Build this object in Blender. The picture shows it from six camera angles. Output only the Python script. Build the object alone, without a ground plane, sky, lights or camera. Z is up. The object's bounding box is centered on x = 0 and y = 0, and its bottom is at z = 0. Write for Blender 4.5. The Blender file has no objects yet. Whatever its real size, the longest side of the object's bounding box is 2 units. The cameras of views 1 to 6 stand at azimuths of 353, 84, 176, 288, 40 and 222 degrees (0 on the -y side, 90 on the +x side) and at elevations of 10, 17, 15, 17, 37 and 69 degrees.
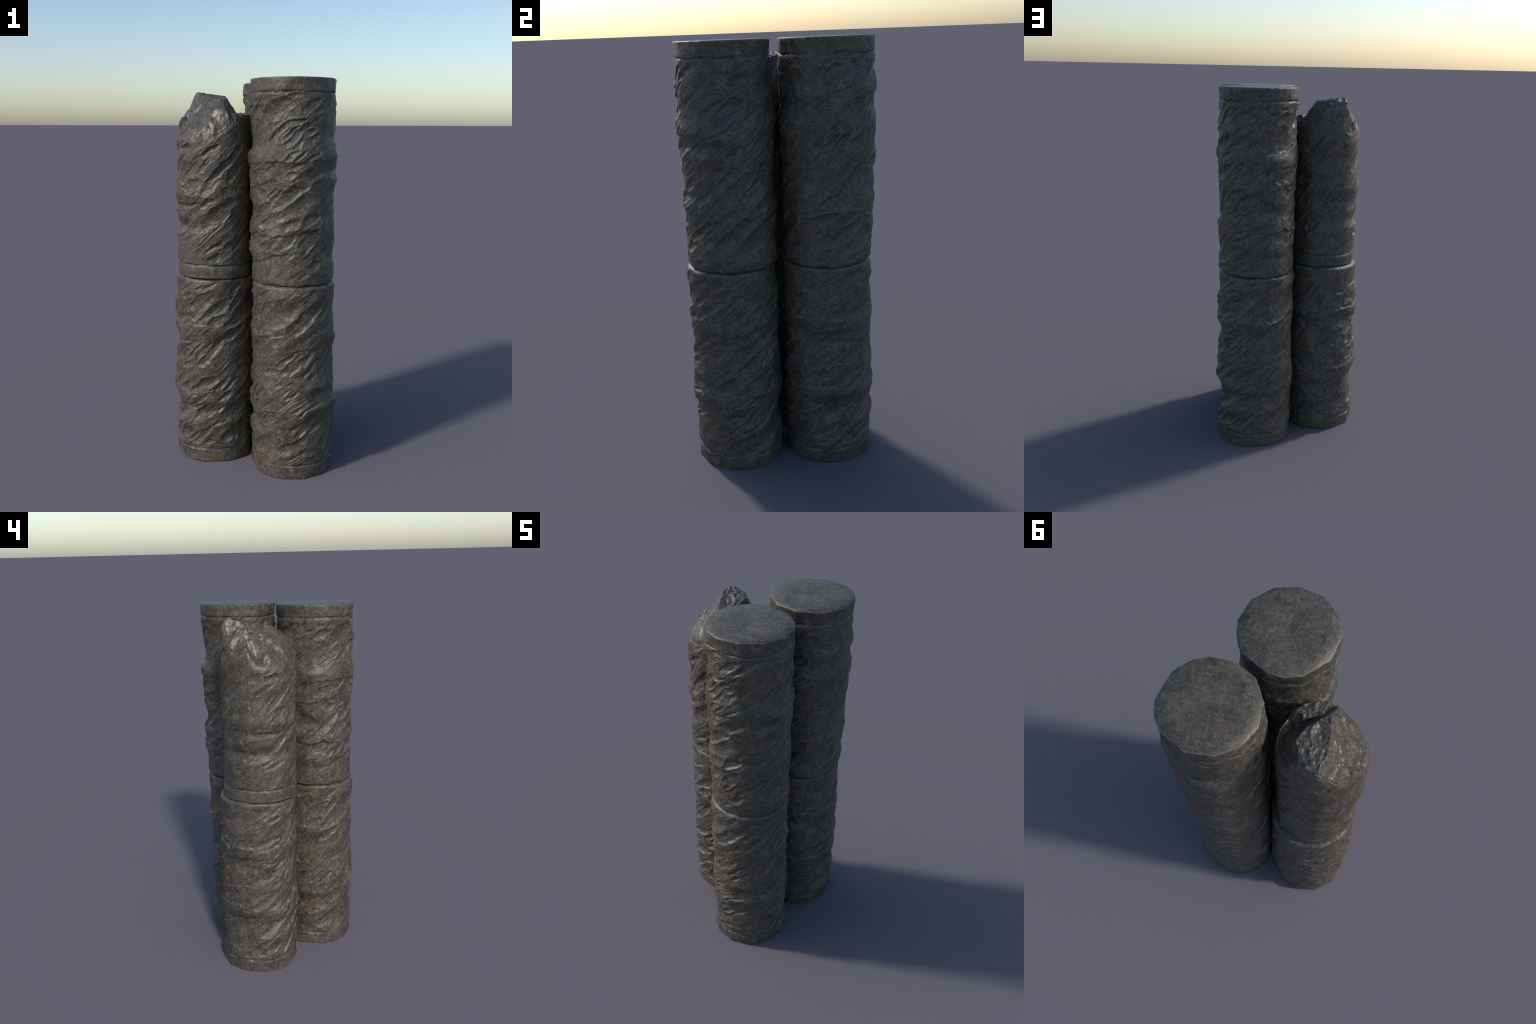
"""Three tall carved stone columns standing close together.
Each column is two stacked drums with a plain rim band at one end and a twisted,
scooped surface; one column ends in a broken, faceted top.
Units: metres.  A drum is described in polar form: bearing m (degrees, 0 on -y,
90 on +x) and height t above its banded end."""
import bpy, math
import numpy as np

# ------------------------------------------------------------------ noise
def _hash(ix, iy, iz, seed):
    h = (ix * 374761393 + iy * 668265263 + iz * 2147483647 + seed * 974634533) & 0xFFFFFFFF
    h = ((h ^ (h >> 13)) * 1274126177) & 0xFFFFFFFF
    h = ((h ^ (h >> 16)) * 2246822519) & 0xFFFFFFFF
    return (h ^ (h >> 15)) & 0xFFFFFFFF

def noise3(x, y, z, seed=0):
    """gradient noise, about -1..1"""
    x, y, z = np.broadcast_arrays(x, y, z)
    fx, fy, fz = np.floor(x), np.floor(y), np.floor(z)
    ix, iy, iz = fx.astype(np.int64), fy.astype(np.int64), fz.astype(np.int64)
    dx, dy, dz = x - fx, y - fy, z - fz
    ux, uy, uz = [d * d * d * (d * (d * 6 - 15) + 10) for d in (dx, dy, dz)]
    out = 0.0
    for a in (0, 1):
        for b in (0, 1):
            for c in (0, 1):
                h = _hash(ix + a, iy + b, iz + c, seed)
                gx = (h & 1023) / 511.5 - 1
                gy = ((h >> 10) & 1023) / 511.5 - 1
                gz = ((h >> 20) & 1023) / 511.5 - 1
                dot = gx * (dx - a) + gy * (dy - b) + gz * (dz - c)
                wx = ux if a else 1 - ux
                wy = uy if b else 1 - uy
                wz = uz if c else 1 - uz
                out = out + wx * wy * wz * dot
    return out * 1.5

def smooth(a, b, x):
    q = np.clip((x - a) / (b - a), 0, 1)
    return q * q * (3 - 2 * q)

# ------------------------------------------------------------------ carving tables
# a scoop: (bearing, height) of its low end, of its high end, half width mm, depth mm
# scoops below the plain end, bearings 290..50
SCOOPS_UNDER_NECK = [
    (311, .782, 354, .905, 48, 9), (301, .774, 311, .796, 21, 5), (352, .770, 386, .887, 31, 16), (20, .763, 30, .792, 17, 8),
    (330, .595, 356, .670, 15, 9), (337, .560, 361, .656, 14, 9), (347, .562, 380, .670, 21, 10), (7, .553, 28, .626, 15, 9),
    (312, .548, 328, .567, 14, 9), (14, .530, 23, .549, 14, 7), (299, .914, 307, .927, 17, 5), (324, .717, 331, .710, 21, 4),
    (299, .828, 319, .917, 17, 6), (359, .538, 364, .547, 14, 6), (32, .634, 53, .704, 17, 5), (32, .839, 45, .878, 17, 5),
]

# scoops above the rim band, bearings 290..50
SCOOPS_ABOVE_BAND = [
    (295, .280, 307, .335, 12, 8), (308, .278, 319, .343, 12, 10), (318, .284, 331, .344, 14, 9), (323, .288, 342, .331, 38, 6),
    (350, .261, 384, .320, 21, 12), (359, .235, 380, .309, 15, 11), (337, .152, 365, .205, 26, 12), (312, .177, 327, .164, 79, 9),
    (298, .152, 307, .174, 28, 7), (7, .135, 25, .141, 21, 7), (344, .431, 359, .470, 10, 6), (350, .361, 367, .387, 10, 5),
    (359, .339, 379, .388, 9, 6), (15, .376, 31, .400, 9, 6), (16, .254, 37, .307, 21, 7), (30, .154, 48, .221, 21, 5),
]

# flank, bearings 200..315, high half
SCOOPS_FLANK_HIGH = [
    (245, .851, 270, .915, 36, 14), (246, .793, 258, .845, 26, 9), (207, .756, 239, .804, 16, 8), (254, .776, 294, .888, 14, 12),
    (273, .813, 300, .896, 16, 12), (269, .769, 286, .798, 20, 10), (296, .757, 316, .788, 25, 11), (257, .549, 284, .665, 25, 15),
    (284, .665, 314, .731, 23, 11), (249, .566, 269, .655, 13, 8), (228, .524, 242, .552, 16, 8), (223, .657, 243, .675, 11, 6),
    (250, .945, 262, .968, 8, 6), (258, .944, 277, .979, 10, 8), (216, .913, 238, .967, 13, 5), (300, .933, 313, .965, 15, 7),
    (236, .580, 257, .664, 8, 5),
]

# flank, bearings 200..325, low half
SCOOPS_FLANK_LOW = [
    (247, .403, 276, .460, 20, 15), (256, .436, 265, .463, 16, 8), (276, .408, 293, .470, 15, 12), (289, .401, 307, .462, 13, 11),
    (245, .323, 268, .386, 9, 6), (283, .339, 298, .386, 13, 8), (223, .260, 239, .315, 13, 7), (243, .297, 253, .321, 10, 7),
    (251, .259, 260, .306, 15, 9), (263, .264, 286, .313, 20, 12), (291, .261, 310, .306, 43, 9), (295, .281, 303, .318, 8, 10),
    (303, .286, 316, .340, 8, 12), (310, .277, 326, .340, 8, 12), (247, .108, 269, .193, 16, 13), (209, .105, 234, .185, 15, 8),
    (290, .132, 313, .179, 30, 13), (275, .215, 288, .226, 11, 7), (264, .109, 273, .117, 11, 6), (234, .059, 281, .073, 9, 8),
    (201, .449, 221, .493, 13, 5),
]

# far side, bearings 150..260
SCOOPS_FAR_SIDE = [
    (177, .874, 219, .962, 28, 7), (227, .897, 240, .917, 13, 7), (160, .752, 179, .812, 25, 7), (179, .768, 203, .816, 18, 7),
    (186, .757, 208, .750, 16, 6), (150, .650, 170, .690, 13, 6), (178, .648, 200, .635, 49, 8), (194, .592, 210, .646, 20, 6),
    (233, .634, 249, .664, 15, 8), (221, .566, 234, .622, 16, 7), (152, .540, 158, .541, 28, 8), (198, .555, 217, .576, 30, 7),
    (181, .408, 202, .463, 15, 7), (203, .397, 224, .465, 16, 8), (222, .400, 238, .434, 15, 8), (239, .386, 252, .421, 11, 7),
    (161, .264, 196, .286, 36, 7), (190, .268, 212, .318, 7, 5), (196, .255, 216, .301, 7, 5), (215, .226, 233, .290, 20, 9),
    (226, .248, 242, .312, 15, 8), (197, .123, 221, .187, 20, 9), (212, .111, 244, .193, 20, 10), (247, .241, 263, .281, 13, 8),
    (149, .063, 222, .069, 9, 7), (164, .481, 170, .480, 25, 6), (173, .126, 197, .159, 10, 5), (236, .117, 257, .169, 16, 7),
]

# rear, bearings 50..170, half nearest the band
SCOOPS_REAR_LOW = [
    (113, .056, 144, .065, 15, 16), (98, .077, 108, .086, 14, 10), (113, .124, 144, .182, 36, 9), (73, .108, 92, .156, 20, 12),
    (111, .214, 130, .279, 13, 9), (98, .227, 122, .299, 11, 10), (87, .221, 113, .308, 18, 14), (81, .243, 103, .324, 17, 13),
    (74, .263, 92, .321, 16, 9), (49, .099, 74, .169, 16, 8), (126, .401, 139, .445, 18, 10), (112, .423, 126, .440, 43, 6),
    (95, .403, 105, .423, 12, 12), (104, .452, 113, .463, 14, 12), (149, .423, 167, .478, 25, 8), (61, .422, 97, .486, 29, 12),
    (93, .198, 109, .211, 13, 9), (98, .337, 116, .390, 11, 6), (88, .341, 103, .390, 10, 6), (74, .351, 92, .403, 9, 6),
    (141, .270, 165, .328, 13, 5),
]

# rear, bearings 35..180, half nearest the plain end
SCOOPS_REAR_HIGH = [
    (128, .524, 141, .567, 11, 8), (144, .592, 161, .648, 9, 7), (87, .506, 130, .612, 25, 16), (95, .529, 116, .573, 16, 5),
    (121, .651, 147, .699, 25, 12), (83, .573, 112, .650, 32, 4), (97, .677, 115, .711, 25, 10), (70, .657, 89, .691, 21, 12),
    (157, .755, 178, .808, 16, 7), (123, .760, 139, .813, 22, 10), (104, .758, 123, .815, 22, 10), (76, .737, 94, .799, 25, 12),
    (76, .789, 92, .837, 15, 8), (65, .879, 80, .905, 18, 9), (41, .782, 73, .873, 11, 7), (86, .935, 96, .962, 9, 5),
    (59, .581, 72, .632, 18, 6), (35, .778, 61, .849, 14, 6), (144, .791, 157, .825, 16, 7),
]

# rear edge, bearings 110..210
SCOOPS_REAR_EDGE = [
    (160, .101, 168, .115, 9, 6), (156, .136, 170, .172, 22, 9), (144, .234, 181, .278, 47, 7), (152, .281, 167, .328, 8, 6),
    (144, .293, 159, .338, 8, 6), (167, .292, 176, .321, 8, 5), (125, .241, 137, .302, 9, 7), (109, .234, 124, .293, 9, 7),
    (188, .096, 196, .135, 14, 6), (200, .103, 209, .150, 14, 6), (147, .439, 170, .464, 25, 10), (145, .540, 155, .557, 16, 9),
    (121, .534, 159, .665, 16, 12), (191, .570, 201, .597, 12, 7), (193, .659, 201, .686, 19, 8), (183, .768, 201, .781, 19, 8),
    (159, .748, 178, .792, 19, 10), (155, .784, 162, .806, 16, 8), (142, .789, 153, .816, 14, 8), (159, .658, 166, .712, 12, 6),
]

# broken drum, front
SCOOPS_BROKEN_FRONT = [
    (340, .630, 359, .671, 16, 13), (304, .495, 336, .611, 20, 9), (346, .488, 397, .663, 20, 15), (336, .563, 358, .646, 20, 7),
    (298, .655, 317, .669, 16, 8), (285, .573, 308, .631, 15, 7), (17, .499, 37, .577, 23, 6), (338, .443, 359, .507, 23, 9),
    (302, .466, 313, .494, 13, 8), (313, .445, 333, .484, 23, 7), (285, .372, 325, .383, 13, 7), (304, .276, 330, .352, 16, 12),
    (335, .375, 351, .398, 20, 9), (341, .272, 381, .390, 34, 12), (298, .181, 324, .217, 16, 6), (344, .141, 367, .187, 14, 8),
    (348, .102, 364, .118, 15, 9), (11, .160, 31, .208, 20, 9), (25, .150, 44, .203, 13, 7), (277, .054, 344, .069, 9, 7),
    (346, .059, 394, .056, 8, 7), (10, .439, 21, .451, 20, 7),
]

# broken drum, flank
SCOOPS_BROKEN_FLANK = [
    (299, .658, 318, .659, 16, 12), (218, .761, 232, .799, 23, 8), (231, .549, 262, .633, 20, 5), (275, .523, 295, .594, 20, 6),
    (306, .519, 326, .578, 16, 7), (276, .653, 289, .679, 16, 6), (250, .461, 262, .505, 13, 7), (311, .455, 327, .495, 20, 10),
    (279, .357, 305, .370, 13, 10), (268, .233, 293, .278, 23, 7), (303, .269, 329, .362, 20, 11), (292, .203, 307, .226, 13, 8),
    (304, .185, 319, .213, 11, 7), (247, .168, 258, .174, 10, 6), (277, .060, 298, .063, 8, 6), (222, .336, 244, .374, 20, 6),
    (220, .051, 271, .073, 8, 6), (263, .307, 281, .327, 16, 5),
]


# ledges: overhanging breaks; the stone is cut back on the right-hand side of travel
LEDGES = [
    ([(289, 0.309), (309, 0.345), (335, 0.355), (344, 0.32)], 41, 8),
    ([(176, 0.673), (187, 0.69), (199, 0.679), (214, 0.686)], 39, 9),
    ([(159, 0.323), (181, 0.335), (199, 0.337)], 59, 9),
    ([(163, 0.747), (139, 0.754), (116, 0.749), (103, 0.738), (85, 0.722), (75, 0.731)], 54, 10),
    ([(169, 0.895), (143, 0.87), (136, 0.847), (114, 0.841)], 32, 5),
    ([(206, 0.755), (195, 0.752), (183, 0.757)], 31, 9),
    ([(202, 0.88), (184, 0.845), (171, 0.844)], 28, 5),
    ([(167, 0.887), (153, 0.88), (135, 0.85), (114, 0.837)], 28, 6),
    ([(216, 0.1), (210, 0.095)], 19, 3),
    ([(337, 0.91), (354, 0.929), (10, 0.927)], 34, 5),
    ([(112, 0.205), (102, 0.195), (93, 0.192)], 22, 6),
    ([(184, 0.416), (150, 0.402), (130, 0.395), (113, 0.397), (94, 0.402), (74, 0.391), (55, 0.39)], 40, 8),
    ([(340, 0.658), (357, 0.68), (27, 0.683)], 24, 5),
    ([(338, 0.754), (324, 0.746), (296, 0.71)], 21, 5),
    ([(262, 0.754), (240, 0.756), (198, 0.719)], 20, 6),
    ([(216, 0.667), (236, 0.688), (249, 0.695)], 20, 5),
    ([(246, 0.32), (265, 0.327), (283, 0.332)], 23, 5),
    ([(203, 0.523), (182, 0.528), (167, 0.518), (148, 0.499), (132, 0.482)], 25, 6),
    ([(240, 0.764), (223, 0.742), (209, 0.735), (182, 0.751)], 18, 5),
    ([(352, 0.495), (341, 0.497), (328, 0.484)], 17, 4),
]
LEDGES_BROKEN = [
    ([(275, 0.377), (308, 0.374), (329, 0.385)], 23, 6),
    ([(3, 0.385), (13, 0.396), (26, 0.402)], 23, 7),
    ([(203, 0.377), (245, 0.391), (264, 0.392)], 26, 6),
    ([(278, 0.377), (292, 0.385), (308, 0.379)], 20, 5),
    ([(332, 0.434), (321, 0.429), (306, 0.434)], 20, 4),
    ([(298, 0.66), (309, 0.667), (320, 0.658)], 20, 6),
]


# outline of the drum: at each bearing, radius in mm at heights t
OUTLINE = {
    5:   [(0, 214), (.05, 211), (.2, 212), (.26, 211), (.35, 220), (.47, 211), (.57, 210), (.66, 208), (.79, 214), (.89, 207), (.955, 217), (1, 209)],
    19:  [(0, 214), (.06, 213), (.2, 212), (.275, 209), (.32, 211), (.373, 226), (.444, 208), (.48, 221), (.537, 209), (.63, 211), (.77, 214), (.865, 207), (.91, 214), (1, 213)],
    77:  [(0, 212), (.063, 213), (.2, 216), (.28, 214), (.363, 224), (.505, 211), (.653, 208), (.715, 217), (.852, 203), (.943, 209), (1, 209)],
    92:  [(0, 214), (.058, 212), (.11, 208), (.2, 217), (.26, 214), (.37, 221), (.43, 217), (.5, 214), (.53, 208), (.62, 206), (.7, 214), (.74, 205), (.83, 205), (.93, 206), (1, 208)],
    121: [(0, 214), (.05, 216), (.175, 203), (.263, 208), (.392, 216), (.568, 207), (.7, 204), (.764, 212), (.844, 203), (1, 202)],
    185: [(0, 213), (.09, 213), (.19, 202), (.3, 201), (.325, 204), (.363, 220), (.48, 214), (.6, 206), (.64, 200), (.69, 210), (.75, 214), (.845, 213), (.89, 204), (1, 201)],
    214: [(0, 215), (.07, 213), (.13, 214), (.21, 221), (.3, 209), (.356, 220), (.44, 215), (.517, 219), (.57, 211), (.69, 213), (.79, 210), (.9, 203), (1, 201)],
    257: [(0, 214), (.066, 213), (.13, 208), (.22, 218), (.288, 209), (.35, 220), (.46, 215), (.55, 212), (.68, 210), (.76, 215), (.86, 211), (.93, 214), (1, 203)],
    286: [(0, 213), (.067, 208), (.18, 211), (.335, 219), (.494, 208), (.627, 203), (.65, 201), (.73, 216), (.846, 206), (1, 211)],
    330: [(0, 214), (.07, 211), (.19, 209), (.35, 218), (.45, 212), (.56, 207), (.68, 211), (.75, 213), (.87, 208), (.95, 212), (1, 209)],
}
# bearings of the corners of the roughly hewn drum in plan
CORNERS = [8, 38, 68, 98, 125, 153, 184, 220, 238, 257, 295, 318, 338]
BROKEN_OUTLINE = {
    10:  [(0, 205), (.055, 203), (.08, 198), (.2, 200), (.3, 196), (.42, 203), (.52, 196), (.62, 201), (.75, 197), (.85, 192)],
    100: [(0, 203), (.055, 202), (.08, 197), (.22, 198), (.28, 193), (.4, 200), (.5, 194), (.6, 199), (.75, 195), (.85, 192)],
    200: [(0, 202), (.055, 201), (.07, 195), (.16, 195), (.38, 190), (.44, 199), (.61, 194), (.7, 200), (.85, 190)],
    269: [(0, 199), (.055, 198), (.07, 197), (.12, 198), (.22, 197), (.262, 184), (.31, 200), (.38, 200), (.43, 207), (.55, 196), (.72, 197), (.8, 190)],
}

SWELL = .3                          # swells and pinches stand out a little more
def outline(table, M, T):
    keys = sorted(table)
    prof = []
    for k in keys:
        p = np.array(table[k], float)
        raw = sum(np.interp(T + e, p[:, 0], p[:, 1]) for e in (-.008, 0, .008)) / 3
        wide = sum(np.interp(T + e, p[:, 0], p[:, 1]) for e in (-.12, -.08, -.04, 0, .04, .08, .12)) / 7
        prof.append((raw + SWELL * (raw - wide)) / 1000)
    out = np.zeros_like(T)
    n = len(keys)
    Mw = M % 360
    for i in range(n):
        a, b = keys[i], keys[(i + 1) % n]
        span = (b - a) % 360
        q = ((Mw - a) % 360) / span
        sel = q < 1
        w = q * q * (3 - 2 * q)
        out = np.where(sel, prof[i] * (1 - w) + prof[(i + 1) % n] * w, out)
    return out

def hewn(M, soft):
    """factor <= 1: flats between the corners of the plan polygon"""
    out = np.ones_like(M)
    n = len(CORNERS)
    for i in range(n):
        a, b = CORNERS[i], CORNERS[(i + 1) % n]
        span = (b - a) % 360
        d = (M - a) % 360
        f = math.cos(math.radians(span / 2)) / np.cos(np.radians(d - span / 2))
        out = np.where(d <= span, f, out)
    return 1 - (1 - out) * soft

# ------------------------------------------------------------------ carving
ARC = 0.208 * math.pi / 180        # metres of surface per degree

def carve(M, T, scoops, ledges, seed):
    """depth cut out of the surface and height of the arrises left between cuts"""
    x, y = np.sin(np.radians(M)), -np.cos(np.radians(M))
    wm = noise3(x * 4.5, y * 4.5, T * 20, seed) * .009 + noise3(x * 10, y * 10, T * 46, seed + 1) * .0014
    wt = noise3(x * 4.5, y * 4.5, T * 20, seed + 2) * .009 + noise3(x * 10, y * 10, T * 46, seed + 3) * .0014
    wob = noise3(x * 7, y * 7, T * 32, seed + 4)
    depth = np.zeros_like(M)
    extra = np.zeros_like(M)
    arris = np.zeros_like(M)
    for (m0, t0, m1, t1, w, d) in scoops:
        w, d = w / 1000, d / 1000
        lx, ly = (m1 - m0) * ARC, t1 - t0
        mc = (m0 + m1) / 2
        s = ((M - mc + 180) % 360 - 180) * ARC + lx / 2
        box = (s > min(0, lx) - 2 * w) & (s < max(0, lx) + 2 * w) & (T > min(t0, t1) - 2 * w) & (T < max(t0, t1) + 2 * w)
        s_, t_ = s[box] + wm[box], T[box] - t0 + wt[box]
        L2 = lx * lx + ly * ly + 1e-9
        raw = (s_ * lx + t_ * ly) / L2
        a = np.clip(raw, 0, 1)
        ex, ey = s_ - a * lx, t_ - a * ly
        dist = np.hypot(ex, ey)
        left = (lx * ey - ly * ex) / math.sqrt(L2)          # > 0 on the upper left flank
        lean = .34 * math.sin(m0 * 12.9 + t0 * 78.2)          # each cut is steeper on one flank
        wl = 1.12 * w * (.60 + .5 * np.sin(math.pi * (.14 + .72 * a))) * (1 + .30 * wob[box])
        wl = wl * (1 + lean * np.clip(left / w, -1, 1))
        q = dist / wl
        flat = .6 + .4 * math.sin(m1 * 7.7 + w * 9000)        # from V shaped to flat floored
        cut = d * (1 - smooth(.05 + .30 * flat, 1.10, q)) * (.86 + .36 * np.sin(math.pi * a)) * (1 - .28 * smooth(.45, 1, a))
        old = depth[box]
        depth[box] = np.maximum(old, cut)
        extra[box] += .42 * np.minimum(old, cut)
        arris[box] = np.maximum(arris[box], np.exp(-((q - 1.08) / .15) ** 2) * min(1, d / .010) * smooth(-.6, .5, wob[box]))
    for pts, reach, d in ledges:
        reach, d = reach / 1000, d / 1000
        mc = pts[len(pts) // 2][0]
        s = ((M - mc + 180) % 360 - 180) * ARC
        P = [(((p[0] - mc + 180) % 360 - 180) * ARC, p[1]) for p in pts]
        box = (s > min(p[0] for p in P) - reach * 2.5) & (s < max(p[0] for p in P) + reach * 2.5) & \
              (T > min(p[1] for p in P) - reach * 2.5) & (T < max(p[1] for p in P) + reach * 2.5)
        s_, t_ = s[box] + wm[box] * .7, T[box] + wt[box] * .7
        best = np.full(s_.shape, 9.)
        side = np.zeros_like(s_)
        tip = np.zeros_like(s_)
        for i in range(len(P) - 1):
            (ax, ay), (bx, by) = P[i], P[i + 1]
            ux, uy = bx - ax, by - ay
            L2 = ux * ux + uy * uy
            raw = ((s_ - ax) * ux + (t_ - ay) * uy) / L2
            a = np.clip(raw, 0, 1)
            dd = np.hypot(s_ - ax - a * ux, t_ - ay - a * uy)
            cr = -(ux * (t_ - ay) - uy * (s_ - ax)) / math.sqrt(L2)
            over = np.zeros_like(s_)
            if i == 0:
                over = np.maximum(over, -raw * math.sqrt(L2))
            if i == len(P) - 2:
                over = np.maximum(over, (raw - 1) * math.sqrt(L2))
            near = dd < best
            best = np.where(near, dd, best)
            side = np.where(near, cr, side)
            tip = np.where(near, over, tip)
        cut = d * smooth(-.006, .007, side) * np.exp(-np.maximum(side, 0) / reach) * np.exp(-(tip / (reach * .6)) ** 2) * (.8 + .55 * wob[box])
        old = depth[box]
        depth[box] = np.maximum(old, cut)
        extra[box] += .4 * np.minimum(old, cut)
        arris[box] = np.maximum(arris[box], np.exp(-((side + .008) / .004) ** 2) * np.exp(-(tip / .01) ** 2) * .45)
    return depth + extra, arris

def soft(d):
    """deep cuts level off"""
    return .0120 * np.tanh(d * .95 / .0120)

TWIST = 5.3                          # radians of turn per metre of height
def strokes(M, T, seed):
    """long slanting chisel strokes that wind round the drum"""
    th = np.radians(M) - TWIST * T
    x, y = np.sin(th), -np.cos(th)
    wx = noise3(x * 4, y * 4, T * 16, seed + 9) * .09
    th2 = th + wx
    x, y = np.sin(th2), -np.cos(th2)
    broad = noise3(x * 4.2, y * 4.2, T * 7, seed)
    mid = 1 - np.abs(noise3(x * 9, y * 9, T * 9, seed + 1)) * 2.2
    thin = 1 - np.abs(noise3(x * 19, y * 19, T * 13, seed + 2)) * 2.2
    hair = noise3(x * 44, y * 44, T * 22, seed + 3)
    patch = smooth(-.12, .5, noise3(x * 2.6, y * 2.6, T * 10, seed + 5))
    patch2 = smooth(-.12, .5, noise3(x * 3.1, y * 3.1, T * 13, seed + 6))
    return broad * .0038 + np.clip(mid, -.6, 1) * .0030 * patch + np.clip(thin, -.6, 1) * .0019 * patch2 + hair * .0006 * (.3 + patch2)

# ------------------------------------------------------------------ mesh helpers
def grid_faces(rows, cols, flip=False):
    r = np.arange(rows - 1)[:, None]
    c = np.arange(cols)[None, :]
    a = r * cols + c
    b = r * cols + (c + 1) % cols
    f = np.stack([a, b, b + cols, a + cols], -1).reshape(-1, 4)
    return f[:, ::-1] if flip else f

def vertex_normals(V, F):
    n = np.cross(V[F[:, 2]] - V[F[:, 0]], V[F[:, 3]] - V[F[:, 1]])
    out = np.zeros_like(V)
    for k in range(4):
        for ax in range(3):
            out[:, ax] += np.bincount(F[:, k], n[:, ax], len(V))
    return out / np.maximum(np.linalg.norm(out, axis=1, keepdims=True), 1e-12)

def make_part(name, V, F, N, mask, material):
    """cut a region out of a whole surface, keeping the whole surface's normals"""
    f = F[mask]
    used, inv = np.unique(f, return_inverse=True)
    f = inv.reshape(-1, 4)
    me = bpy.data.meshes.new(name)
    me.vertices.add(len(used))
    me.vertices.foreach_set("co", V[used].astype(np.float32).ravel())
    me.loops.add(f.size)
    me.loops.foreach_set("vertex_index", f.astype(np.int32).ravel())
    me.polygons.add(len(f))
    me.polygons.foreach_set("loop_start", np.arange(0, f.size, 4, dtype=np.int32))
    me.polygons.foreach_set("loop_total", np.full(len(f), 4, np.int32))
    me.update(calc_edges=True)
    me.validate()
    me.polygons.foreach_set("use_smooth", np.ones(len(f), bool))
    me.materials.append(material)
    me.normals_split_custom_set_from_vertices([tuple(n) for n in N[used]])
    return me

# ------------------------------------------------------------------ the whole drum
HEIGHT = .9995
BAND = .063
CRESCENTS = [(110, .095, 200), (160, .127, 150), (48, .139, 330), (222, .131, 60)]

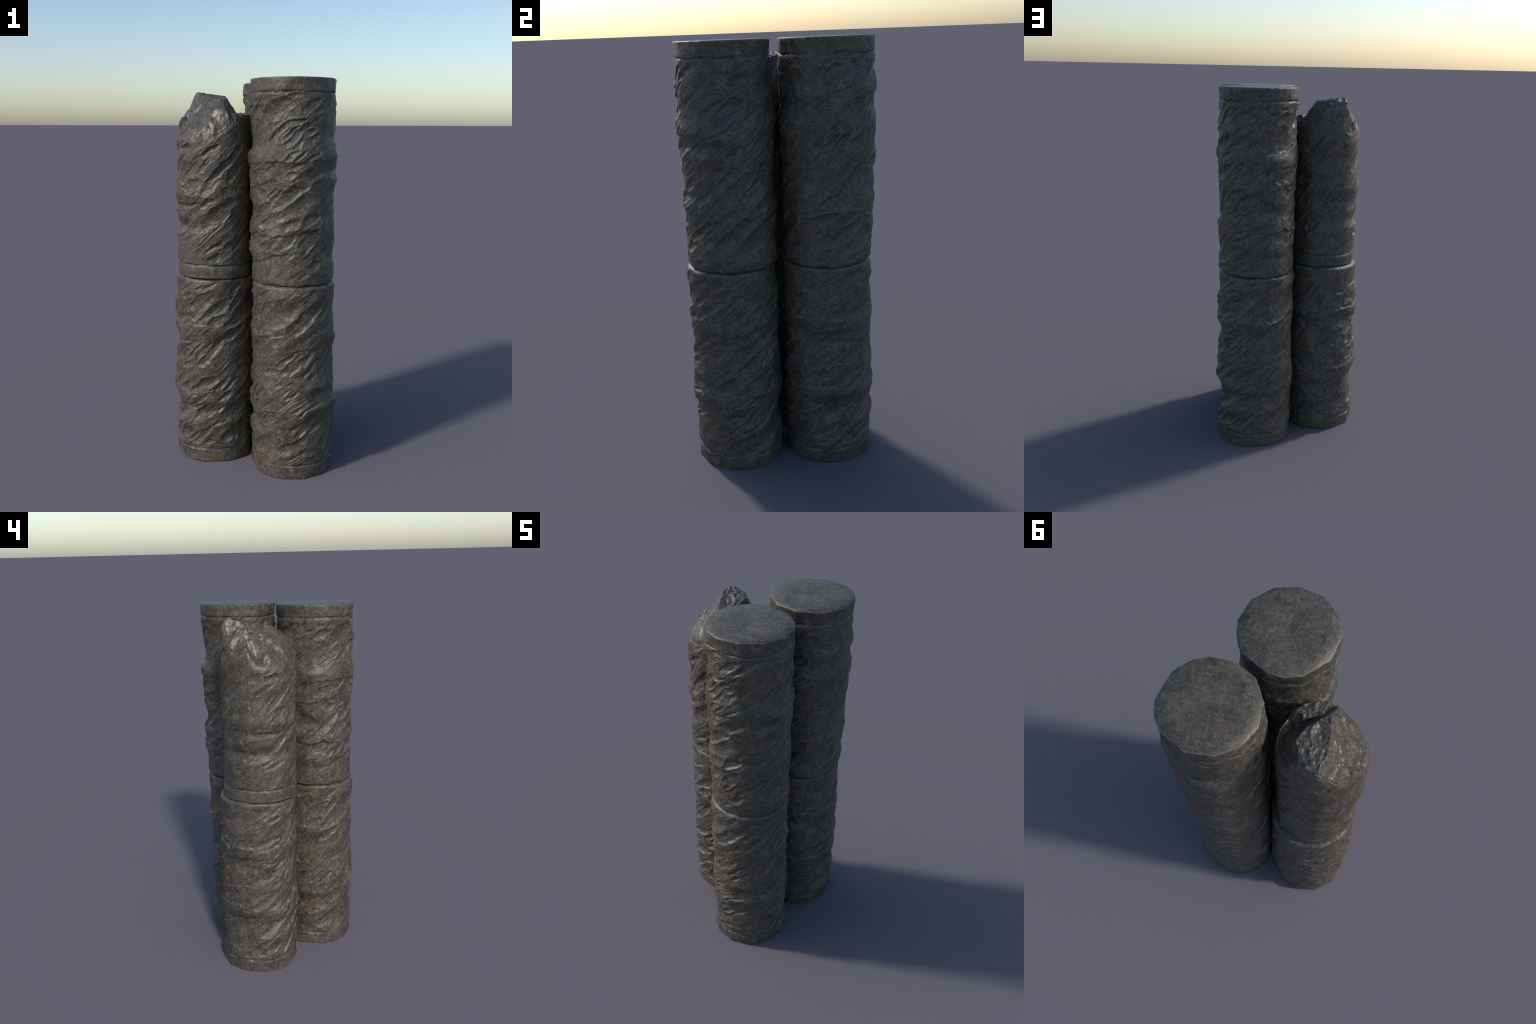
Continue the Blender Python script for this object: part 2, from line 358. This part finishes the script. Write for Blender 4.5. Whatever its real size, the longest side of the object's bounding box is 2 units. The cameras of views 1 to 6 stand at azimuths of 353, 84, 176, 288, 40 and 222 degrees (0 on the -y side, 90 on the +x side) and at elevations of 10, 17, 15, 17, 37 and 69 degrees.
def drum_surface(cols=440, rows=400):
    m = np.arange(cols) * 360 / cols
    lev = np.concatenate([[0, .0012, .003, .0055], np.linspace(.008, BAND, 22), np.linspace(BAND, HEIGHT - .014, rows)[1:],
                          HEIGHT - np.array([.0105, .0075, .005, .003, .0014, .0004, 0])])
    M, T = np.meshgrid(m, lev)
    body = smooth(BAND + .004, BAND + .02, T)
    scoops = SCOOPS_UNDER_NECK + SCOOPS_ABOVE_BAND + SCOOPS_FLANK_HIGH + SCOOPS_FLANK_LOW + \
        SCOOPS_FAR_SIDE + SCOOPS_REAR_LOW + SCOOPS_REAR_HIGH + SCOOPS_REAR_EDGE
    depth, arris = carve(M, T, scoops, LEDGES, 11)
    neck = 1 - smooth(HEIGHT - .05, HEIGHT - .01, T)
    R = outline(OUTLINE, M, T) + .0028 * body
    flats = hewn(M, 1 - .35 * body)
    x, y = np.sin(np.radians(M)), -np.cos(np.radians(M))
    R = R + body * (arris * .0017 - soft(depth) * (.35 + .65 * neck) + strokes(M, T, 40) * (.45 + .55 * neck) * (1 - .5 * smooth(.004, .011, depth)))
    # joint line between band and carved shaft, wandering and partly closed
    tg = BAND + .006 + noise3(x * 3, y * 3, .2, 70) * .008 + noise3(x * 9, y * 9, .2, 73) * .003
    open_ = .22 + .9 * smooth(-.25, .35, noise3(x * 2.2, y * 2.2, .7, 71))
    R = R - .0062 * open_ * np.exp(-((T - tg) / .0042) ** 2)
    R = R - .0035 * smooth(.0, .012, T - tg) * (1 - smooth(.03, .06, T - tg)) * open_
    # grain and small dents everywhere
    R = R + noise3(x * 22, y * 22, T * 105, 80) * .0008 + noise3(x * 50, y * 50, T * 240, 81) * .0004
    R = R + (1 - body) * (noise3(x * 5, y * 5, T * 20, 82) * .0024 + noise3(x * 12, y * 12, T * 50, 86) * .0010)
    # rounded and chipped edges at both ends
    chip = .0045 + .006 * np.clip(noise3(x * 7, y * 7, .1, 83) + .4 * noise3(x * 19, y * 19, .1, 87), 0, 1)
    e0 = np.clip(1 - T / chip, 0, 1)
    R = R - chip * .8 * (1 - np.sqrt(np.maximum(1 - e0 * e0, 0)))
    rr = .0135 + .012 * np.clip(noise3(x * 3, y * 3, .4, 84) + .5 * noise3(x * 9, y * 9, .4, 85), -.7, 1)
    e1 = np.clip(1 - (HEIGHT - T) / rr, 0, 1)
    R = R - rr * .8 * (1 - np.sqrt(np.maximum(1 - e1 * e1, 0)))
    R = R - (.0035 + .003 * noise3(x * 4, y * 4, .6, 88)) * np.exp(-((HEIGHT - T) / .006) ** 2)
    V = np.stack([R * flats * x, R * flats * y, T], -1)
    Vround = np.stack([R * x, R * y, T], -1)
    # end discs
    def disc(ring, z, sign, seed, steps=46):
        out = []
        for q in np.linspace(1, 0, steps + 1)[1:]:
            q = max(q, .004)
            px, py = ring[:, 0] * q, ring[:, 1] * q
            dz = noise3(px * 16, py * 16, 0, seed) * .0009 + noise3(px * 60, py * 60, 0, seed + 1) * .0004
            for (cm, cr, face) in CRESCENTS:
                cx, cy = cr * math.sin(math.radians(cm)), -cr * math.cos(math.radians(cm))
                rad = np.hypot(px - cx, py - cy)
                ang = np.arctan2(px - cx, -(py - cy)) - math.radians(face)
                dz = dz + .0016 * (1 - smooth(.011, .016, rad)) * (.5 + .5 * np.cos(ang))
            edge = smooth(1, .95, np.full_like(px, q))
            out.append(np.stack([px, py, z + sign * dz * edge * .7 + sign * .0004], -1))
        return np.array(out)
    bottom = disc(V[0], 0.0, 1, 90)
    top = disc(V[-1], HEIGHT, -1, 95)
    allrows = np.concatenate([bottom[::-1], V, top])
    nb = len(bottom)
    F = grid_faces(len(allrows), cols)
    P = allrows.reshape(-1, 3)
    rowid = np.repeat(np.arange(len(allrows) - 1), cols)
    split = nb + int(np.argmin(np.abs(lev - BAND)))
    # the flats are too slight to catch light as creases: shade them as a round drum
    def domed(rows, sign):
        rows = rows.copy()
        inset = (1 - np.hypot(rows[..., 0], rows[..., 1]) / .213) * .213
        rows[..., 2] += sign * .021 * (np.clip(1 - inset / .075, 0, 1) ** 2.2 - 1)
        return rows
    shade = np.concatenate([domed(bottom, 1)[::-1], Vround, domed(top, -1)]).reshape(-1, 3)
    return P, F, vertex_normals(shade, F), rowid < split

# ------------------------------------------------------------------ the broken drum
def break_height(X, Y):
    """height of the fractured top over the drum axis: flat cleavage faces"""
    wx = noise3(X * 16, Y * 16, 0, 201) * .006 + noise3(X * 45, Y * 45, 0, 205) * .002
    wy = noise3(X * 16, Y * 16, 5, 202) * .006 + noise3(X * 45, Y * 45, 5, 206) * .002
    x, y = X + wx, Y + wy
    def face(dx, dy, d0, z0, slope):
        n = math.hypot(dx, dy)
        return z0 - slope * ((x * dx + y * dy) / n - d0)
    crest = 1.940 - .11 * (X + .0425) + .16 * (Y - .123)
    main = np.minimum.reduce([crest,
        face(-.96, -.29, .066, 1.910, 1.65),
        face(-.75, -.66, .046, 1.895, 1.12),
        face(-.3, -1, .066, 1.897, .75), face(-.3, -1, .121, 1.855, 1.7),
        face(1, .0, .0675, 1.914, 1.5),
        face(.95, -.32, .060, 1.907, 1.9),
        face(0, 1, .134, 1.945, .65), face(0, 1, .172, 1.919, 3.0),
        face(.7, .7, .116, 1.92, 2.5)])
    shoulder = np.minimum.reduce([face(-1, .1, .1345, 1.841, .8), face(0, -1, -.03, 1.845, 1.4), face(0, 1, .14, 1.84, 2.0), face(1, -.3, -.10, 1.85, 1.1)])
    nub = np.minimum.reduce([face(.77, -.64, .15, 1.832, .12), face(-.77, .64, -.115, 1.835, 2.0),
                             face(.1, 1, -.02, 1.838, 1.3), face(-1, -.3, -.05, 1.832, 1.3)])
    floor = 1.725 + .35 * np.maximum(Y, 0) + .30 * np.maximum(X, 0)
    h = floor
    for lump in (main, shoulder, nub):            # lumps run into each other over about a centimetre
        k = np.clip(.5 + .5 * (lump - h) / .02, 0, 1)
        h = h * (1 - k) + lump * k + .02 * k * (1 - k)
    u, v = X * .8 + Y * .6, Y * .8 - X * .6
    chips = np.abs(noise3(u * 13, v * 10, h * 5, 210)) * .022 + np.abs(noise3(u * 25 + wy * 40, v * 18 + wx * 40, h * 9, 211)) * .011 \
        + np.abs(noise3(u * 44, v * 30 + wx * 40, h * 12, 214)) * .006
    rough = .0075 - chips + np.abs(noise3(u * 70, v * 36, h * 18, 213)) * .003 + noise3(X * 110, Y * 110, 4, 212) * .0006
    return h + rough

BROKEN_FOOT = 1.0025
def broken_surface(cols=440, rows=330, rings=110):
    m = np.arange(cols) * 360 / cols
    x, y = np.sin(np.radians(m)), -np.cos(np.radians(m))
    q = np.concatenate([[0, .0015, .0035, .0065], np.linspace(.009, BAND, 22), np.linspace(BAND, 1, rows)[1:]])
    rim_r = outline(BROKEN_OUTLINE, m, np.full_like(m, .78))
    rim_t = break_height(rim_r * x, rim_r * y) - BROKEN_FOOT
    M, Q = np.meshgrid(m, q)
    low = Q <= BAND
    T = np.where(low, Q, BAND + (Q - BAND) / (1 - BAND) * (rim_t[None, :] - BAND))
    x, y = np.sin(np.radians(M)), -np.cos(np.radians(M))
    body = smooth(BAND + .002, BAND + .016, T)
    rng = np.random.default_rng(5)
    hidden = []
    for i in range(46):                       # the side turned to the other columns: scattered strokes
        m0, t0 = rng.uniform(52, 205), rng.uniform(.09, .70)
        ln = rng.uniform(.03, .12)
        hidden.append((m0, t0, m0 + ln * .75 / ARC, t0 + ln * .66, rng.uniform(10, 26), rng.uniform(4, 10)))
    depth, arris = carve(M, T, SCOOPS_BROKEN_FRONT + SCOOPS_BROKEN_FLANK + hidden, LEDGES_BROKEN, 311)
    flats = hewn(M + 20, 1 - .5 * body)
    R = outline(BROKEN_OUTLINE, M, T) + .001 * body
    fade = 1 - smooth(-.035, -.002, T - rim_t[None, :])
    R = R + body * (arris * .0017 - soft(depth) + strokes(M, T, 340) * (1 - .5 * smooth(.004, .011, depth))) * (.35 + .65 * fade)
    tg = BAND + .003 + noise3(x * 3, y * 3, .2, 370) * .005
    open_ = .35 + .65 * smooth(-.25, .25, noise3(x * 2.2, y * 2.2, .7, 371))
    R = R - .006 * open_ * np.exp(-((T - tg) / .0042) ** 2)
    R = R + noise3(x * 22, y * 22, T * 105, 380) * .0008 + noise3(x * 50, y * 50, T * 240, 381) * .0004
    e0 = np.clip(1 - T / .007, 0, 1)
    R = R - .006 * (1 - np.sqrt(np.maximum(1 - e0 * e0, 0)))
    # near the break the side is knocked back
    R = R - .012 * smooth(-.05, 0, T - rim_t[None, :]) ** 2 * (.6 + .5 * noise3(x * 6, y * 6, T * 30, 383))
    V = np.stack([R * flats * x, R * flats * y, T], -1)
    Vround = np.stack([R * x, R * y, T], -1)
    cap = []
    ring = V[-1]
    s = np.linspace(0, 1, rings + 1)[1:]
    for k in s:
        f = max(1 - k, .003)
        px, py = ring[:, 0] * f, ring[:, 1] * f
        blend = smooth(0, .06, np.full_like(px, k))
        z = break_height(px, py) - BROKEN_FOOT
        z = ring[:, 2] * (1 - blend) + z * blend
        cap.append(np.stack([px, py, z], -1))
    base = [np.stack([V[0][:, 0] * f, V[0][:, 1] * f, np.zeros(cols) + .0004], -1) for f in (.004, .5, .97)]
    allrows = np.concatenate([np.array(base), V, np.array(cap)])
    F = grid_faces(len(allrows), cols)
    P = allrows.reshape(-1, 3)
    rowid = np.repeat(np.arange(len(allrows) - 1), cols)
    split = 3 + int(np.argmin(np.abs(q - BAND)))
    crown = 3 + len(q) - 1
    NP = vertex_normals(P, F)
    NS = vertex_normals(np.concatenate([np.array(base), Vround, np.array(cap)]).reshape(-1, 3), F)
    keep = np.repeat(np.arange(len(allrows)) < crown - 6, cols)[:, None]
    return P, F, np.where(keep, NS, NP), rowid < split, rowid >= crown

# ------------------------------------------------------------------ stone material
def stone(name, rough=.5, fracture=False):
    mat = bpy.data.materials.new(name)
    mat.use_nodes = True
    nt = mat.node_tree
    nt.nodes.clear()
    N, Lk = nt.nodes.new, nt.links.new
    out = N("ShaderNodeOutputMaterial")
    bsdf = N("ShaderNodeBsdfPrincipled")
    Lk(bsdf.outputs[0], out.inputs[0])
    co = N("ShaderNodeTexCoord")
    def noise(scale, detail=4, rgh=.55, dist=0, off=0):
        mp = N("ShaderNodeMapping")
        mp.inputs["Location"].default_value = (off, off * .7, off * 1.3)
        Lk(co.outputs["Object"], mp.inputs[0])
        n = N("ShaderNodeTexNoise")
        n.inputs["Scale"].default_value = scale
        n.inputs["Detail"].default_value = detail
        n.inputs["Roughness"].default_value = rgh
        n.inputs["Distortion"].default_value = dist
        Lk(mp.outputs[0], n.inputs["Vector"])
        return n.outputs["Fac"]
    def ramp(src, stops):
        r = N("ShaderNodeValToRGB")
        while len(r.color_ramp.elements) < len(stops):
            r.color_ramp.elements.new(.5)
        for e, (p, c) in zip(r.color_ramp.elements, stops):
            e.position = p
            e.color = (c, c, c, 1) if isinstance(c, (int, float)) else (*c, 1)
        Lk(src, r.inputs[0])
        return r.outputs[0]
    def mix(fac, a, b, mode="MIX"):
        m = N("ShaderNodeMix")
        m.data_type = "RGBA"
        m.blend_type = mode
        for sock, v in ((m.inputs[0], fac), (m.inputs[6], a), (m.inputs[7], b)):
            if hasattr(v, "is_linked"):
                Lk(v, sock)
            elif isinstance(v, (int, float)):
                sock.default_value = v
            else:
                sock.default_value = (*v, 1)
        return m.outputs[2]
    # grey-brown body with ochre stains, cool grey patches and fine speckle
    col = ramp(noise(11, 6, .68, .4), [(.34, DARK), (.50, MIDDLE), (.66, LIGHT)])
    col = mix(ramp(noise(19, 6, .68, .8, 7), [(.49, 0.), (.64, .75)]), col, OCHRE)
    col = mix(ramp(noise(9, 5, .64, .3, 13), [(.50, 0.), (.66, .60)]), col, COOL)
    col = mix(ramp(noise(34, 5, .72, 1.0, 17), [(.50, 0.), (.66, .65)]), col, PALE)
    col = mix(ramp(noise(55, 5, .78, .8, 3), [(.38, .75), (.50, 0.)]), col, DARK)
    col = mix(ramp(noise(75, 5, .8, 1.5, 21), [(.52, 0.), (.64, .75)]), col, PALE)
    col = mix(ramp(noise(60, 4, .75, 1.0, 27), [(.55, 0.), (.68, .65)]), col, OCHRE)
    # arrises worn pale
    geo = N("ShaderNodeNewGeometry")
    worn = ramp(geo.outputs["Pointiness"], [(.508, 0.), (.56, 1.)])
    wear = mix(1.0, worn, ramp(noise(26, 4, .6, 0, 31), [(.38, .05), (.60, .85)]), "MULTIPLY")
    col = mix(wear, col, WORN)
    Lk(col, bsdf.inputs["Base Color"])
    rr = N("ShaderNodeMapRange")
    Lk(noise(30, 4, .6, 0, 41), rr.inputs[0])
    rr.inputs[3].default_value = rough - .09
    rr.inputs[4].default_value = rough + .12
    Lk(rr.outputs[0], bsdf.inputs["Roughness"])
    bsdf.inputs["Specular IOR Level"].default_value = .5
    b1 = N("ShaderNodeBump")
    b1.inputs["Strength"].default_value = .35 if not fracture else .4
    b1.inputs["Distance"].default_value = .002
    Lk(noise(170, 5, .65, .5, 51), b1.inputs["Height"])
    Lk(b1.outputs[0], bsdf.inputs["Normal"])
    return mat

DARK, MIDDLE, LIGHT = (.023, .020, .0165), (.053, .0455, .036), (.096, .084, .067)
OCHRE, COOL, PALE, WORN = (.092, .065, .037), (.053, .055, .053), (.165, .147, .115), (.180, .177, .166)

carved_stone = stone("carved_stone", .45)
fractured_stone = stone("fractured_stone", .35, True)

# ------------------------------------------------------------------ assembly
def link(obj):
    bpy.context.scene.collection.objects.link(obj)
    return obj

V, F, N, is_band = drum_surface()
drum_mesh = make_part("drum", V, F, N, ~is_band, carved_stone)
band_mesh = make_part("rim_band", V, F, N, is_band, carved_stone)
V, F, N, is_band, is_top = broken_surface()
broken_mesh = make_part("broken_drum", V, F, N, ~is_band & ~is_top, carved_stone)
broken_band_mesh = make_part("rim_band", V, F, N, is_band, carved_stone)
broken_top_mesh = make_part("fractured_top", V, F, N, is_top, fractured_stone)

def column(x, y, label):
    e = link(bpy.data.objects.new("stone_column", None))
    e.location = (x, y, 0)
    e["label"] = label
    e["category"] = "stone column"
    return e

def drum(parent, world, flipped, turn):
    o = link(bpy.data.objects.new("drum", drum_mesh))
    o.parent = parent
    o.location = (world[0] - parent.location[0], world[1] - parent.location[1], world[2])
    o.rotation_euler = (math.pi if flipped else 0, 0, math.radians(turn))
    b = link(bpy.data.objects.new("rim_band", band_mesh))
    b.parent = o
    return o

front = column(.1909, -.2268, "tall carved stone column of two twisted drums")
drum(front, (.1909, -.2268, 0), False, 0)
drum(front, (.1819, -.2246, 2.0), True, 96 - 180)
rear = column(.1986, .2186, "tall carved stone column of two twisted drums")
drum(rear, (.1986, .2186, 0), False, -93)
drum(rear, (.1948, .2285, 2.0), True, 22 - 180)
side = column(-.1956, .0135, "carved stone column with a jagged broken top")
drum(side, (-.1956, .0135, 0), False, 80)
ob = link(bpy.data.objects.new("broken_drum", broken_mesh))
ob.parent = side
ob.location = (-.1925 + .1956, -.003 - .0135, BROKEN_FOOT)
for nm, me in (("rim_band", broken_band_mesh), ("fractured_top", broken_top_mesh)):
    c = link(bpy.data.objects.new(nm, me))
    c.parent = ob
